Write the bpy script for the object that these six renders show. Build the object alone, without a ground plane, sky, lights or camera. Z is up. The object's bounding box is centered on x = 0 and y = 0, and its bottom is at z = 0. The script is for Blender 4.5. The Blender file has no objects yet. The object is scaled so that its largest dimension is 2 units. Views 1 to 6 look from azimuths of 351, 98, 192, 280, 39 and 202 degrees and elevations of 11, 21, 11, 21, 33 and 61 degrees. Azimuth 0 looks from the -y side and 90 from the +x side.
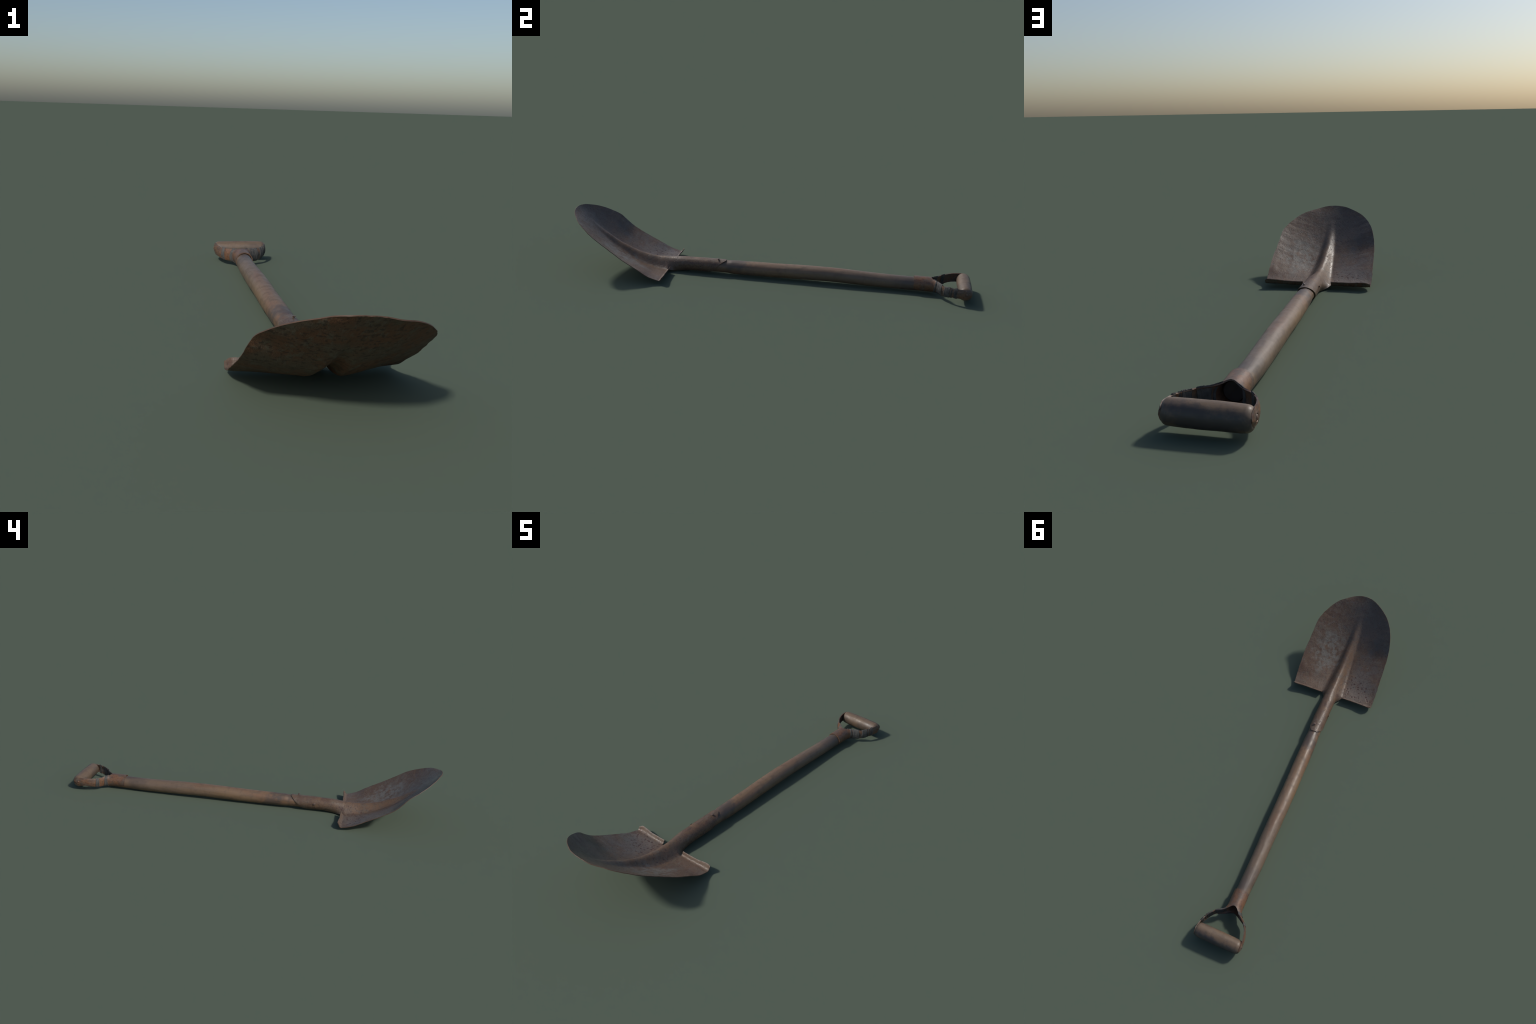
"""Old round-point shovel lying on its back: pressed steel blade with rib and
socket, wooden shaft, riveted D-handle yoke with tape, turned wooden grip.
Runs along y: blade tip at y=-1, grip at y=+1."""
import bpy, math
import numpy as np
from mathutils import Vector, noise

# ------------------------------------------------------------------ helpers
def curve1d(ctrl):
    """monotone-ish cubic (pchip) through (t, value) control points"""
    c = sorted(ctrl)
    x = np.array([p[0] for p in c], float)
    y = np.array([p[1] for p in c], float)
    h = np.diff(x); d = np.diff(y) / h
    m = np.zeros(len(x)); m[0] = d[0]; m[-1] = d[-1]
    for i in range(1, len(x) - 1):
        if d[i-1] * d[i] > 0:
            w1 = 2*h[i] + h[i-1]; w2 = h[i] + 2*h[i-1]
            m[i] = (w1 + w2) / (w1/d[i-1] + w2/d[i])
    def f(t):
        t = min(max(t, x[0]), x[-1])
        i = min(int(np.searchsorted(x, t, 'right')) - 1, len(x) - 2)
        s = (t - x[i]) / h[i]
        return float((1+2*s)*(1-s)**2*y[i] + s*(1-s)**2*h[i]*m[i]
                     + s*s*(3-2*s)*y[i+1] + s*s*(s-1)*h[i]*m[i+1])
    return f

def curve_nd(pts):
    """curve through points by chord length -> function of 0..1"""
    p = np.array(pts, float)
    L = np.concatenate([[0], np.cumsum(np.linalg.norm(np.diff(p, axis=0), axis=1))])
    L /= L[-1]
    fs = [curve1d(list(zip(L, p[:, k]))) for k in range(p.shape[1])]
    return lambda t: np.array([f(t) for f in fs])

def smooth(a, b, t):
    t = min(max((t - a) / (b - a), 0.0), 1.0)
    return t * t * (3 - 2 * t)

def fbm(v, octaves=3):
    return noise.fractal(Vector(v), 1.0, 2.0, octaves)

def mesh_object(name, verts, faces, mats, parent, smooth_angle=40, midx=None):
    me = bpy.data.meshes.new(name)
    me.from_pydata([tuple(v) for v in verts], [], faces)
    for m in mats:
        me.materials.append(m)
    if midx is not None:
        me.polygons.foreach_set('material_index', midx)
    me.validate(); me.update()
    me.shade_smooth()
    me.set_sharp_from_angle(angle=math.radians(smooth_angle))
    ob = bpy.data.objects.new(name, me)
    bpy.context.scene.collection.objects.link(ob)
    ob.parent = parent
    return ob

def grid_faces(nr, nc, wrap_c=False, base=0):
    f = []
    for i in range(nr - 1):
        for j in range(nc if wrap_c else nc - 1):
            k = (j + 1) % nc
            f.append((base+i*nc+j, base+i*nc+k, base+(i+1)*nc+k, base+(i+1)*nc+j))
    return f

def thicken(ob, t, offset=-1, under=0, rim=0):
    m = ob.modifiers.new('sheet', 'SOLIDIFY')
    m.thickness = t; m.offset = offset
    m.use_even_offset = False
    m.material_offset = under; m.material_offset_rim = rim
    apply_mods(ob)

def apply_mods(ob):
    dg = bpy.context.evaluated_depsgraph_get()
    me = bpy.data.meshes.new_from_object(ob.evaluated_get(dg))
    old = ob.data; nm = old.name
    ob.modifiers.clear(); ob.data = me
    bpy.data.meshes.remove(old); me.name = nm
    me.shade_smooth()
    me.set_sharp_from_angle(angle=math.radians(42))

# ---------------------------------------------------------------- materials
class Nodes:
    def __init__(self, name):
        self.mat = bpy.data.materials.new(name)
        self.mat.use_nodes = True
        self.t = self.mat.node_tree
        self.bsdf = self.t.nodes['Principled BSDF']
        self.co = self.t.nodes.new('ShaderNodeTexCoord').outputs['Object']
    def link(self, a, b):
        if isinstance(a, (int, float)):
            b.default_value = a
        elif isinstance(a, tuple):
            b.default_value = a if len(a) == 4 or len(b.default_value) == 3 else a + (1.0,)
        else:
            self.t.links.new(a, b)
    def mapping(self, scale=(1, 1, 1), loc=(0, 0, 0), rot=(0, 0, 0)):
        n = self.t.nodes.new('ShaderNodeMapping')
        n.inputs['Location'].default_value = loc
        n.inputs['Scale'].default_value = scale
        n.inputs['Rotation'].default_value = rot
        self.link(self.co, n.inputs['Vector'])
        return n.outputs[0]
    def noise(self, scale, detail=4, rough=0.6, vec=None, dist=0.0):
        n = self.t.nodes.new('ShaderNodeTexNoise')
        n.inputs['Scale'].default_value = scale
        n.inputs['Detail'].default_value = detail
        n.inputs['Roughness'].default_value = rough
        n.inputs['Distortion'].default_value = dist
        self.link(vec if vec is not None else self.co, n.inputs['Vector'])
        return n.outputs['Fac']
    def voronoi(self, scale, vec=None):
        n = self.t.nodes.new('ShaderNodeTexVoronoi')
        n.inputs['Scale'].default_value = scale
        self.link(vec if vec is not None else self.co, n.inputs['Vector'])
        return n.outputs['Distance']
    def ramp(self, fac, lo, hi, a=0.0, b=1.0):
        n = self.t.nodes.new('ShaderNodeMapRange')
        n.interpolation_type = 'SMOOTHSTEP'
        n.inputs['From Min'].default_value = lo
        n.inputs['From Max'].default_value = hi
        n.inputs['To Min'].default_value = a
        n.inputs['To Max'].default_value = b
        self.link(fac, n.inputs['Value'])
        return n.outputs[0]
    def math(self, op, a, b=0.0):
        n = self.t.nodes.new('ShaderNodeMath'); n.operation = op
        self.link(a, n.inputs[0]); self.link(b, n.inputs[1])
        return n.outputs[0]
    def mix(self, fac, a, b, blend='MIX'):
        n = self.t.nodes.new('ShaderNodeMix'); n.data_type = 'RGBA'; n.blend_type = blend
        self.link(fac, n.inputs['Factor'])
        self.link(a, n.inputs['A'] if False else n.inputs[6])
        self.link(b, n.inputs[7])
        return n.outputs[2]
    def blob(self, centre, radii, soft=0.5):
        """1 inside an ellipsoid, fading to 0, edge broken up by noise"""
        m = self.mapping(scale=tuple(1/r for r in radii),
                         loc=tuple(-c/r for c, r in zip(centre, radii)))
        n = self.t.nodes.new('ShaderNodeVectorMath'); n.operation = 'LENGTH'
        self.link(m, n.inputs[0])
        d = self.math('ADD', n.outputs['Value'], self.ramp(self.noise(22, 5, .65), .25, .75, -.55, .55))
        return self.ramp(d, 1 - soft, 1 + soft, 1.0, 0.0)
    def finish(self, color, rough, metallic=0.0, bump=None, strength=0.3, dist=0.002, spec=0.5):
        self.link(color, self.bsdf.inputs['Base Color'])
        self.link(rough, self.bsdf.inputs['Roughness'])
        self.link(metallic, self.bsdf.inputs['Metallic'])
        self.bsdf.inputs['Specular IOR Level'].default_value = spec
        if bump is not None:
            n = self.t.nodes.new('ShaderNodeBump')
            n.inputs['Strength'].default_value = strength
            n.inputs['Distance'].default_value = dist
            self.link(bump, n.inputs['Height'])
            self.link(n.outputs[0], self.bsdf.inputs['Normal'])
        return self.mat

def mat_blade():
    N = Nodes('worn_blade_steel')
    steel = (.120, .091, .066); bare = (.162, .146, .122)
    rust = (.100, .054, .036); ochre = (.155, .090, .050); dark = (.045, .032, .030)
    mid = N.noise(9, 6, .68)
    fine = N.noise(70, 5, .7)
    c = N.mix(N.ramp(mid, .38, .60), steel, (.116, .071, .043))
    c = N.mix(N.math('MULTIPLY', N.ramp(fine, .46, .62), .8), c, rust)
    c = N.mix(N.math('MULTIPLY', N.ramp(N.noise(48, 5, .7, N.mapping(loc=(4, 2, 8))), .55, .68), .5), c, (.150, .132, .116))
    # bare grey wear in the middle of the left half and along the right
    wear = N.math('MULTIPLY', N.blob((.10, -.72, .1), (.075, .11, .2), .45), N.ramp(N.noise(40, 4, .6), .38, .55))
    wear2 = N.math('MULTIPLY', N.blob((-.13, -.60, .05), (.07, .13, .2), .7), .6)
    c = N.mix(N.math('MULTIPLY', wear, .85), c, bare)
    c = N.mix(wear2, c, (.126, .116, .106))
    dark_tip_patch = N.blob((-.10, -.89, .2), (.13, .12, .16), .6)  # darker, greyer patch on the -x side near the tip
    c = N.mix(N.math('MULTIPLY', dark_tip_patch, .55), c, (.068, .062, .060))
    # ochre rust along the rib, socket and shoulders
    rib = N.blob((-.015, -.62, .06), (.045, .26, .12), .5)
    rib = N.math('MULTIPLY', rib, N.ramp(N.noise(34, 6, .72, N.mapping(loc=(1, 4, 3))), .42, .58))
    c = N.mix(N.math('MULTIPLY', rib, .75), c, ochre)
    scab = N.math('MULTIPLY', N.blob((0, -.38, .04), (.06, .17, .06), .5), N.ramp(N.noise(38, 5, .7, N.mapping(loc=(7, 7, 1))), .48, .60))
    c = N.mix(N.math('MULTIPLY', scab, .8), c, (.082, .046, .033))
    orange = N.ramp(N.noise(15, 4, .6, N.mapping(loc=(3, 1, 2))), .56, .72)
    c = N.mix(N.math('MULTIPLY', orange, .55), c, (.150, .080, .042))
    back = N.blob((0, -.50, .02), (.3, .06, .1), .6)
    c = N.mix(N.math('MULTIPLY', back, .35), c, (.128, .090, .064))
    # dark pits
    pit = N.ramp(N.voronoi(58), .20, .38, 1, 0)
    where = N.math('ADD', N.blob((-.13, -.57, .04), (.10, .09, .12), .5), .12)
    pit = N.math('MULTIPLY', N.math('MULTIPLY', pit, where), N.ramp(N.noise(30), .35, .5))
    c = N.mix(N.math('MULTIPLY', pit, .85), c, (.070, .036, .028))
    speck = N.ramp(N.noise(160, 3, .6), .54, .68)
    c = N.mix(N.math('MULTIPLY', speck, .7), c, dark)
    r = N.ramp(mid, .3, .7, .34, .52)
    r = N.math('ADD', r, N.math('MULTIPLY', speck, .2))
    return N.finish(c, r, 0.0, N.math('ADD', N.math('ADD', fine, N.math('MULTIPLY', speck, -.5)), N.math('MULTIPLY', pit, -.6)), .32, .003, .45)

def mat_under():
    N = Nodes('rusted_underside')
    mid = N.noise(11, 6, .7)
    fine = N.noise(55, 5, .7, N.mapping(scale=(1, .45, .45)))
    c = N.mix(N.ramp(mid, .40, .60), (.112, .054, .028), (.088, .064, .042))
    c = N.mix(N.math('MULTIPLY', N.ramp(fine, .50, .64), .75), c, (.105, .092, .066))
    c = N.mix(N.math('MULTIPLY', N.ramp(N.noise(85, 4), .50, .64), .75), c, (.038, .024, .017))
    return N.finish(c, .75, 0, fine, .7, .006, .3)

def mat_rim():
    N = Nodes('rusty_sheet_edge')
    c = N.mix(N.noise(60, 4), (.105, .056, .032), (.070, .038, .025))
    return N.finish(c, .6)

def mat_wood(name, light=(.184, .116, .066), grey=(.140, .098, .068), red=(.178, .090, .048),
             stain=(.062, .050, .045), stains=(), axis=1, rough=(.40, .55)):
    N = Nodes(name)
    st = [9, 9, 9]; st[axis] = 2.2
    sg = [150, 150, 150]; sg[axis] = 9
    broad = N.noise(1, 4, .6, N.mapping(scale=tuple(st)))
    grain = N.noise(1, 3, .6, N.mapping(scale=tuple(sg)))
    blotch = N.noise(26, 5, .65)
    c = N.mix(N.ramp(broad, .36, .66), light, grey)
    c = N.mix(N.math('MULTIPLY', N.ramp(N.noise(1, 3, .6, N.mapping(scale=tuple(st), loc=(5, 5, 5))), .52, .68), .6), c, red)
    c = N.mix(N.math('MULTIPLY', N.ramp(blotch, .50, .66), .5), c, (.098, .066, .046))
    c = N.mix(N.math('MULTIPLY', N.ramp(N.noise(60, 5, .7, N.mapping(loc=(6, 1, 2))), .56, .70), .45), c, (.172, .126, .090))
    c = N.mix(N.math('MULTIPLY', N.ramp(N.noise(130, 3, .6), .60, .72), .5), c, (.070, .048, .036))
    c = N.mix(N.math('MULTIPLY', N.ramp(grain, .5, .7), .35), c, (.090, .062, .045))
    for ctr, rad, amt in stains:
        c = N.mix(N.math('MULTIPLY', N.blob(ctr, rad, .5), amt), c, stain)
    r = N.ramp(blotch, .3, .7, rough[0], rough[1])
    return N.finish(c, r, 0, N.math('ADD', N.math('MULTIPLY', grain, .5), blotch), .25, .002, .5)

def mat_yoke():
    N = Nodes('rusted_yoke_iron')
    mid = N.noise(24, 5, .65); fine = N.noise(110, 4, .7)
    c = N.mix(N.ramp(mid, .42, .58), (.165, .084, .046), (.105, .074, .056))
    c = N.mix(N.math('MULTIPLY', N.ramp(fine, .48, .62), .7), c, (.105, .040, .022))
    c = N.mix(N.math('MULTIPLY', N.ramp(N.noise(70, 4, .6, N.mapping(loc=(9, 3, 5))), .54, .66), .6), c, (.062, .044, .034))
    c = N.mix(N.math('MULTIPLY', N.ramp(N.noise(45, 4, .6, N.mapping(loc=(2, 7, 1))), .56, .68), .5), c, (.185, .150, .128))
    return N.finish(c, N.ramp(mid, .3, .7, .38, .55), .05, fine, .35, .002)

def mat_tape():
    N = Nodes('grimy_cloth_tape')
    f = N.noise(60, 4, .65)
    c = N.mix(N.ramp(f, .35, .68), (.050, .049, .048), (.088, .082, .075))
    return N.finish(c, .75, 0, N.noise(1, 3, .6, N.mapping(scale=(60, 260, 60))), .5, .002)

def mat_flat(name, col, rough=.8):
    N = Nodes(name)
    c = N.mix(N.noise(80, 4), tuple(v*.75 for v in col), tuple(v*1.2 for v in col))
    return N.finish(c, rough, 0)

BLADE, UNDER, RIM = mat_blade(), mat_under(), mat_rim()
SHAFT = mat_wood('weathered_shaft_wood', stains=[
    ((.012, -.17, .06), (.05, .07, .04), .8), ((-.03, -.115, .03), (.02, .04, .03), .7),
    ((.0, .66, .06), (.06, .06, .05), .45), ((.02, .70, .05), (.04, .04, .05), .5)])
GRIP = mat_wood('worn_grip_wood', light=(.148, .098, .060), grey=(.106, .078, .057), red=(.160, .086, .044), axis=0, rough=(.40, .58),
    stain=(.040, .036, .036), stains=[((.0, .998, .042), (.15, .034, .042), .85), ((.05, .930, .045), (.05, .012, .03), .5), ((-.07, .935, .04), (.04, .012, .03), .5)])
YOKE, TAPE = mat_yoke(), mat_tape()
ENDGRAIN = mat_flat('dark_end_grain', (.060, .048, .040))
NAIL = mat_flat('rusty_nail_iron', (.120, .080, .062), .5)

# ---------------------------------------------------------------- top level
shovel = bpy.data.objects.new('shovel', None)
bpy.context.scene.collection.objects.link(shovel)
shovel['label'] = 'old rusty round-point shovel with wooden shaft and D-shaped grip'
shovel['category'] = 'shovel'

# ---------------------------------------------------------- shaft centreline
AX = curve1d([(-.46, -.001), (-.3, -.002), (-.1, -.0045), (.0, -.006), (.15, -.009), (.3, -.0097), (.45, -.010), (.6, -.0095), (.72, -.007), (.82, -.006)])
AZ = curve1d([(-.46, .0365), (-.3, .0375), (-.1, .0378), (.0, .0385), (.15, .0412), (.3, .0428), (.45, .0398), (.6, .0368), (.72, .0372), (.82, .039)])
AR = curve1d([(-.46, .031), (-.25, .0308), (-.215, .0312), (-.19, .0336), (-.1, .0353), (.0, .0354), (.2, .0360), (.4, .0354), (.6, .0342), (.70, .0336), (.82, .0322)])

# ------------------------------------------------------------ blade + socket
Y0 = -0.515                                   # fold line of the rear lip
EDGE_P = curve_nd([(.219, Y0, .0185), (.223, -.56, .033), (.225, -.616, .066), (.223, -.691, .108), (.218, -.74, .138), (.213, -.791, .171),
                   (.208, -.826, .194), (.198, -.855, .210), (.170, -.902, .236), (.145, -.934, .253), (.114, -.958, .266), (.070, -.984, .277), (.030, -.9955, .287), (.0, -.9985, .2905)])
EDGE_N = curve_nd([(-.225, Y0, .0150), (-.226, -.56, .0275), (-.2235, -.639, .066), (-.220, -.721, .108), (-.217, -.773, .140), (-.210, -.812, .176),
                   (-.202, -.836, .201), (-.179, -.886, .232), (-.159, -.912, .248), (-.133, -.940, .263), (-.098, -.965, .276), (-.059, -.985, .287), (-.025, -.9955, .290), (.0, -.9985, .2905)])
def worn(edge, seed):
    # nicked, worn rim: push the outline in and out a little along its length
    def f(s):
        p = edge(s)
        k = smooth(0, .1, s) * (1 - smooth(.93, 1.0, s))
        c = np.array([0, -.72, 0]); d = p - c; d[2] = 0; d /= np.linalg.norm(d)
        return p + d * k * (.0016 * fbm((s * 30, seed, 0), 4) + .0010 * fbm((s * 9, seed, 4), 2))
    return f
EDGE_P, EDGE_N = worn(EDGE_P, 1.5), worn(EDGE_N, 7.7)
FLOOR = curve1d([(-1.0, .291), (-.985, .276), (-.95, .244), (-.92, .216), (-.87, .170), (-.83, .137), (-.785, .104), (-.74, .077), (-.705, .058), (-.66, .039), (-.62, .027), (-.57, .018), (Y0, .016)])
RIB_H = curve1d([(-.93, 0), (-.90, .003), (-.87, .008), (-.82, .017), (-.776, .023), (-.72, .031), (-.66, .039), (-.60, .044), (-.55, .047), (Y0, .050)])
RIB_W = curve1d([(-.93, .022), (-.87, .028), (-.80, .037), (-.72, .044), (-.64, .052), (-.56, .058), (Y0, .063)])
NOTCH = 0.059

def rib_profile(u):
    u = abs(u)
    return 0.0 if u >= 1 else (1 - u**2.0) ** 2.5

def blade_point(s, t):
    e = EDGE_P(s) if t >= 0 else EDGE_N(s)
    P, Q = EDGE_P(s), EDGE_N(s)
    k = (t + 1) / 2
    x = Q[0] + (P[0] - Q[0]) * k
    y = Q[1] + (P[1] - Q[1]) * k
    fl = FLOOR(y)
    a = abs(t)
    soft = .12 + .5 * smooth(-.80, -.92, y)
    lin = (math.hypot(a, soft) - soft) / (math.hypot(1, soft) - soft)
    z = fl + (e[2] - fl) * (0.50 * lin + 0.50 * a**2.0)
    xc = -.006 * smooth(-.6, -.88, y)
    z += RIB_H(y) * rib_profile((x - xc) / RIB_W(y))
    inner = smooth(0, .1, 1 - a) 
    z += (.0022 * fbm((x * 7, y * 7, 3.1)) + .0006 * fbm((x * 40, y * 40, 1.7))) * inner * smooth(1, .9, s)
    return np.array([x, y, z])

tc = NOTCH / .2205
tcols = np.concatenate([np.linspace(-1, -tc, 46), np.linspace(-tc, tc, 57)[1:-1], np.linspace(tc, 1, 46)])
i0 = 45; i1 = len(tcols) - 46                    # notch columns
rows = np.concatenate([np.linspace(0, .92, 130), np.linspace(.92, .985, 12)[1:]])
verts, faces, region = [], [], []
nc = len(tcols)
for s in rows:
    for t in tcols:
        verts.append(blade_point(s, t))
tip_id = len(verts)
verts.append(blade_point(1.0, 0.0))
for i in range(len(rows) - 1):
    for j in range(nc - 1):
        faces.append((i*nc+j, i*nc+j+1, (i+1)*nc+j+1, (i+1)*nc+j)[::-1]); region.append(0)
for j in range(nc - 1):
    b = (len(rows)-1)*nc
    faces.append((b+j, tip_id, b+j+1)); region.append(0)

# rear lip: folded up and back, outer corner rounded
def lip(cols, side):
    prev = [(c, c) for c in cols]
    ids = list(cols)
    n = 7
    for k in range(1, n + 1):
        q = k / n
        row = []
        for c in cols:
            b = verts[c]
            outer = (abs(b[0]) - .205) / .017
            cut = 1.0
            if outer > 0:
                cut = 1 - .35 * min(outer, 1.0) ** 2
            ang = math.radians(60) * min(q * 1.3, 1.0)
            L = (.0240 + .007 * smooth(.13, .21, abs(b[0]))) * q * cut
            y = b[1] + L * math.cos(ang * .75)
            z = b[2] + L * math.sin(ang * .75) * 1.0
            y += .0008 * fbm((b[0]*60, 2, k*.1)); z += .0006 * fbm((b[0]*50, 7, k*.1))
            row.append(len(verts)); verts.append(np.array([b[0], y, z]))
        for j in range(len(cols) - 1):
            faces.append((ids[j], ids[j+1], row[j+1], row[j])); region.append(0)
        ids = row
lip(list(range(0, i0 + 1)), -1)
lip(list(range(i1, nc)), 1)

# socket: the rib's arch closes into a tube that grips the shaft
SOCK_R = curve1d([(Y0, .036), (-.44, .0352), (-.40, .0345), (-.33, .0358), (-.25, .0360), (-.2, .0364)])
ccols = list(range(i0, i1 + 1))
ns = 70
def sock_end(a):
    th = abs(a) * 172
    return -.222 - .0006 * max(th - (26 if a < 0 else 16), 0) + .0012 * math.sin(a * 13)
row_ids = ccols
arch = [verts[c].copy() for c in ccols]
# spread the arch by arc length so that columns match tube angles
arcs = np.concatenate([[0], np.cumsum([np.linalg.norm(arch[i+1] - arch[i]) for i in range(len(arch)-1)])])
avals = 2 * arcs / arcs[-1] - 1
for k in range(1, ns + 1):
    q = k / ns
    row = []
    for j, c in enumerate(ccols):
        a = avals[j]
        y = Y0 + (sock_end(a) - Y0) * q
        th = math.radians(172) * a
        r = SOCK_R(y)
        r += .0006 * fbm((math.cos(th) * 2, y * 20, math.sin(th) * 2))
        tx = AX(y) + r * math.sin(th); tz = AZ(y) + r * math.cos(th)
        w = smooth(Y0 - .02, -.425, y)
        w0 = smooth(Y0 - .02, -.425, Y0); w = (w - w0) / (1 - w0)
        b = arch[j]
        flare = math.sin(math.pi * min(max((y - Y0) / .11, 0), 1))
        x = b[0] * (1 - w) + tx * w
        z = b[2] * (1 - w) + tz * w - .007 * flare * abs(a) ** 3
        z = max(z, .0012)
        row.append(len(verts)); verts.append(np.array([x, y, z]))
    for j in range(len(ccols) - 1):
        faces.append((row_ids[j], row_ids[j+1], row[j+1], row[j])); region.append(1)
    row_ids = row

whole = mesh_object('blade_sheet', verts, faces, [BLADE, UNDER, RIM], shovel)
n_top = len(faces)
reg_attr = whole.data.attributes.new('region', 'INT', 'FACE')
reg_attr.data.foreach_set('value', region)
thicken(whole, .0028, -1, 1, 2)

def split_regions(ob, names):
    me = ob.data
    reg = np.zeros(len(me.polygons), int)
    me.attributes['region'].data.foreach_get('value', reg)
    cn = np.zeros(len(me.loops) * 3); me.corner_normals.foreach_get('vector', cn); cn = cn.reshape(-1, 3)
    out = []
    for r, nm in enumerate(names):
        vmap, vs, fs, mi, ln = {}, [], [], [], []
        for p in me.polygons:
            if reg[p.index] != r:
                continue
            f = []
            for li in p.loop_indices:
                v = me.loops[li].vertex_index
                if v not in vmap:
                    vmap[v] = len(vs); vs.append(tuple(me.vertices[v].co))
                f.append(vmap[v]); ln.append(tuple(cn[li]))
            fs.append(f); mi.append(p.material_index)
        m2 = bpy.data.meshes.new(nm)
        m2.from_pydata(vs, [], fs)
        for m in me.materials:
            m2.materials.append(m)
        m2.polygons.foreach_set('material_index', mi)
        m2.update(); m2.shade_smooth()
        m2.normals_split_custom_set(ln)
        o2 = bpy.data.objects.new(nm, m2)
        bpy.context.scene.collection.objects.link(o2)
        o2.parent = ob.parent
        out.append(o2)
    bpy.data.objects.remove(ob); bpy.data.meshes.remove(me)
    return out
blade, socket = split_regions(whole, ['blade', 'socket'])

# -------------------------------------------------------------------- shaft
def lathe_y(name, y0, y1, n, m, fx, fz, fr, mats, parent, amp=.0007, end_round=.003):
    vs = []
    ys = np.linspace(y0, y1, n)
    for y in ys:
        e = min(y - y0, y1 - y)
        k = 1.0 if e > end_round else 1 - .12 * (1 - e / end_round) ** 2
        for j in range(m):
            th = 2 * math.pi * j / m
            r = fr(y) * k + amp * fbm((math.cos(th), y * 6, math.sin(th)), 3) + amp*.4*fbm((math.cos(th)*3, y*25, math.sin(th)*3))
            vs.append((fx(y) + r * math.sin(th), y, fz(y) + r * math.cos(th)))
    fs = grid_faces(n, m, True)
    fs.append(tuple(range(m))[::-1]); fs.append(tuple((n-1)*m + j for j in range(m)))
    return mesh_object(name, vs, fs, mats, parent)
shaft = lathe_y('shaft', -.46, .775, 320, 56, AX, AZ, AR, [SHAFT], shovel, .0011)

# end grain disc with a drying crack, seen inside the yoke
def disc(name, c, r, depth, mat, parent, normal_axis, split=False):
    vs, fs = [], []
    m = 36
    prof = [(0.0, 0), (.55, 0), (.9, -.12), (1.0, -.5), (1.0, -1.0)]
    for f, d in prof:
        for j in range(m):
            th = 2 * math.pi * j / m
            a, b = f * r * math.cos(th), f * r * math.sin(th)
            h = d * depth
            if split and f < .8:
                h -= .004 * math.exp(-((a + .7 * b) / .003) ** 2)
            p = [a, b]; p.insert(normal_axis[0], h * normal_axis[1])
            vs.append(tuple(np.array(c) + np.array(p)))
    fs = grid_faces(len(prof), m, True)
    fs.append(tuple((len(prof)-1)*m + j for j in range(m)))
    ob = mesh_object(name, vs, fs, [mat], parent)
    return ob
disc('shaft_end_grain', (AX(.80), .783, AZ(.79)), .0305, .010, ENDGRAIN, shaft, (1, 1), True)

# --------------------------------------------------------------------- yoke
CX, CZ, CR = -.006, .0415, .0365
PLAN_P = curve_nd([(CX + CR, .718, 0), (CX + CR, .76, 0), (CX + CR + .001, .785, 0), (.045, .822, 0), (.076, .850, 0), (.095, .874, 0), (.109, .904, 0), (.1180, .935, 0), (.1210, .960, 0), (.1185, .984, 0)])
PLAN_N = curve_nd([(CX - CR, .718, 0), (CX - CR, .76, 0), (CX - CR - .003, .785, 0), (-.054, .822, 0), (-.078, .853, 0), (-.098, .885, 0), (-.108, .915, 0), (-.1115, .94, 0), (-.1115, .965, 0), (-.107, .988, 0)])
ZMID = curve1d([(.718, CZ), (.78, CZ), (.82, .0435), (.855, .0445), (.89, .0487), (.92, .0512), (.96, .0518), (.99, .052)])
ZHALF = curve1d([(.718, CR), (.78, .036), (.81, .031), (.84, .0255), (.87, .0238), (.90, .0232), (.945, .0238), (.958, .0238), (.975, .0205), (.985, .013), (.990, .004)])

def strap_frame(side, v):
    f = PLAN_P if side > 0 else PLAN_N
    p = f(v); d = f(min(v + .01, 1)) - f(max(v - .01, 0))
    d /= np.linalg.norm(d)
    nrm = np.array([d[1], -d[0], 0]) * side          # outward
    return p, d, nrm

def strap_point(side, v, b, push=0.0):
    p, d, nrm = strap_frame(side, v)
    y = p[1]
    # the tube's rim is cut as a round arch on top and straighter, later, below
    rim_y, run = (.802, .018) if b > 0 else (.816, .010)
    w = smooth(.79 + (rim_y - .79) * b ** 4, .85, y)
    # half tube section
    ang = b * math.pi / 2
    if y > rim_y:
        ang *= 1 - .38 * min((y - rim_y) / run, 1.0) ** .45
    tube = np.array([CX + side * CR * math.cos(ang), y, CZ + CR * math.sin(ang)])
    bulge = .0045 * (1 - b * b) - .0045
    flat = p + nrm * (bulge + .0009 * fbm((y*30, b*2, side*3+5))) + np.array([0, 0, ZMID(y) - p[2] + b * ZHALF(y)])
    q = tube * (1 - w) + flat * w
    return q + nrm * push

vs, fs = [], []
nv, nb = 220, 33
for side in (1, -1):
    base = len(vs)
    for i in range(nv):
        v = i / (nv - 1)
        for j in range(nb):
            vs.append(strap_point(side, v, -1 + 2 * j / (nb - 1)))
    g = grid_faces(nv, nb, False, base)
    fs += g if side < 0 else [f[::-1] for f in g]
yoke = mesh_object('yoke', vs, fs, [YOKE], shovel)
# weld the two halves along the tube seam
import bmesh
bm = bmesh.new(); bm.from_mesh(yoke.data)
bmesh.ops.remove_doubles(bm, verts=bm.verts, dist=.0008)
bmesh.ops.recalc_face_normals(bm, faces=bm.faces)
bm.to_mesh(yoke.data); bm.free()
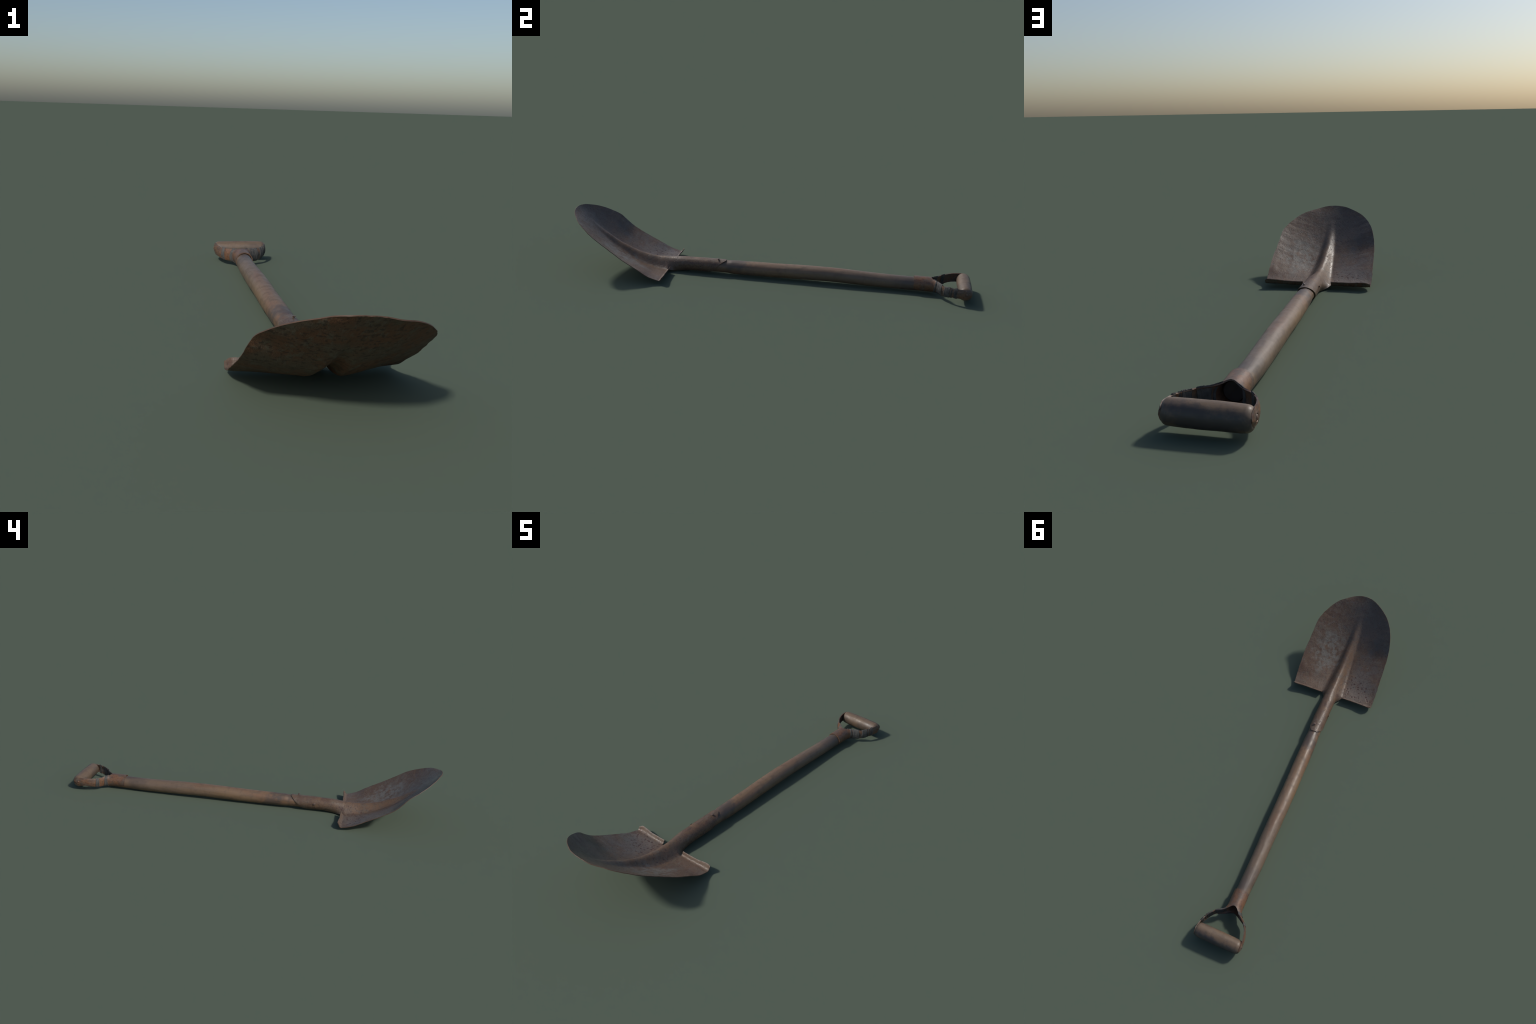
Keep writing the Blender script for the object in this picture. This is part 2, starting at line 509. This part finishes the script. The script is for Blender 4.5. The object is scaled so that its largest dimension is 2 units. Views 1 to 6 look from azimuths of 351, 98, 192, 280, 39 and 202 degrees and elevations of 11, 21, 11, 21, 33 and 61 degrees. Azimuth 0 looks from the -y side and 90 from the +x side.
# make sure normals point outwards
c0 = min(yoke.data.polygons, key=lambda p: abs(p.center.y - .74) + abs(p.center.x - .03))
if c0.normal.x < 0:
    yoke.data.flip_normals()
thicken(yoke, .0042, -1)

# rivet heads on the strap ears
for side in (1, -1):
    v = .925
    p, d, nrm = strap_frame(side, v)
    c = np.array([p[0], .962, ZMID(.962)]) + nrm * -.001
    vs, m = [], 24
    prof = [(.0135, -.003), (.0135, .0006), (.0105, .0014), (.0098, .0004), (.0075, .0004), (.0068, .002), (.004, .0032), (.0005, .0035)]
    tz = np.array([0, 0, 1.0])
    for r, h in prof:
        for j in range(m):
            th = 2 * math.pi * j / m
            vs.append(c + nrm * h + d * r * math.cos(th) + tz * r * math.sin(th))
    fsr = grid_faces(len(prof), m, True)
    fsr.append(tuple((len(prof)-1)*m + j for j in range(m)))
    if side > 0: pass
    mesh_object('rivet', vs, fsr, [YOKE], yoke, 50)

# tape bands wound round the straps
def tape_band(side, v0, v1, slant, lift, seed):
    n, m = 9, 44
    vs = []
    for i in range(n):
        q = i / (n - 1)
        for j in range(m):
            th = 2 * math.pi * j / m
            cb, sb = math.cos(th), math.sin(th)
            b = max(-1, min(1, 1.02 * sb))
            v = v0 + (v1 - v0) * q + slant * (b if cb > 0 else -b) * .5
            edge = .0011 if 0 < i < n - 1 else -.0012
            core = strap_point(side, v, b * .999)
            p, d, nrm = strap_frame(side, v)
            wr = .0008 * fbm((q * 5 + seed, j * .35, seed * 2.3)) + .0007 * math.sin(q * 17 + seed + j * .15)
            out = (lift + edge + wr)
            mid = core - nrm * .0021
            off = nrm * cb * (.0021 + out) + np.array([0, 0, 1]) * sb * out
            vs.append(mid + off)
    fs = grid_faces(n, m, True)
    ob = mesh_object('tape_band', vs, fs, [TAPE], yoke, 60)
    bm = bmesh.new(); bm.from_mesh(ob.data)
    bmesh.ops.recalc_face_normals(bm, faces=bm.faces); bm.to_mesh(ob.data); bm.free()
    return ob
def v_at(side, y):
    f = PLAN_P if side > 0 else PLAN_N
    lo, hi = 0.0, 1.0
    for _ in range(40):
        mid = (lo + hi) / 2
        if f(mid)[1] < y: lo = mid
        else: hi = mid
    return (lo + hi) / 2
for side, ya, yb, sl, li in [(1, .816, .824, .09, .0010), (1, .826, .843, .02, .0012), (1, .839, .847, -.05, .0018), (1, .857, .876, .02, .0012),
                             (1, .872, .884, -.02, .0018), (1, .887, .894, .03, .0012), (1, .902, .913, -.03, .0014), (1, .909, .917, .03, .0018),
                             (-1, .815, .823, .05, .0012), (-1, .821, .831, -.03, .0016), (-1, .851, .859, .03, .0012), (-1, .858, .868, -.04, .0017)]:
    tape_band(side, v_at(side, ya), v_at(side, yb), sl * .35, li, ya * 40 + side)

# --------------------------------------------------------------------- grip
GA = np.array([-.106, .9655, .0475]); GB = np.array([.1160, .9572, .0495])
gd = (GB - GA); glen = np.linalg.norm(gd); gd /= glen
gu = np.array([0, 0, 1.0]); gu -= gd * gu.dot(gd); gu /= np.linalg.norm(gu); gv = np.cross(gd, gu)
GR = curve1d([(0, .0315), (.15, .0335), (.5, .0347), (.85, .0340), (1, .0325)])
vs = []
n, m = 90, 56
for i in range(n):
    q = i / (n - 1); q = .5 - .5 * math.cos(math.pi * q)
    e = min(q, 1 - q) * glen
    rnd = .017
    k = math.sqrt(max(0.0, 1 - (1 - min(e / rnd, 1)) ** 2))
    k = .62 + .38 * k
    for j in range(m):
        th = 2 * math.pi * j / m
        r = GR(q) * k + .0007 * fbm((q * 5, math.cos(th) * 1.5, math.sin(th) * 1.5))
        vs.append(GA + gd * q * glen + (gu * math.cos(th) + gv * math.sin(th)) * r)
fs = grid_faces(n, m, True)
fs.append(tuple(range(m))[::-1]); fs.append(tuple((n-1)*m + j for j in range(m)))
grip = mesh_object('grip', vs, fs, [GRIP], shovel)
bm = bmesh.new(); bm.from_mesh(grip.data); bmesh.ops.recalc_face_normals(bm, faces=bm.faces); bm.to_mesh(grip.data); bm.free()

# -------------------------------------------------------------------- nails
def nail(pos, out, lean, r, h, head):
    out = Vector(out).normalized(); lean = Vector(lean)
    t1 = out.orthogonal().normalized(); t2 = out.cross(t1)
    vs, m = [], 10
    prof = [(r*.8, -.004, 0), (r*.8, h*.3, .1), (r*.75, h*.7, .5), (head, h*.75, .55), (head, h, 1), (head*.5, h*1.1, 1)]
    for rr, hh, l in prof:
        for j in range(m):
            th = 2*math.pi*j/m
            vs.append(Vector(pos) + out*hh + lean*l + (t1*math.cos(th) + t2*math.sin(th))*rr)
    fs = grid_faces(len(prof), m, True)
    fs.append(tuple((len(prof)-1)*m + j for j in range(m)))
    ob = mesh_object('nail', vs, fs, [NAIL], socket, 45)
    bm = bmesh.new(); bm.from_mesh(ob.data); bmesh.ops.recalc_face_normals(bm, faces=bm.faces); bm.to_mesh(ob.data); bm.free()
nail((.006, -.259, .0725), (.1, 0, 1), (.001, -.004, 0), .0042, .007, .0055)
nail((-.0365, -.355, .0455), (-1, 0, .25), (0, .003, .001), .0036, .005, .0052)
nail((.035, -.345, .033), (1, 0, -.15), (0, .002, 0), .003, .0025, .0042)
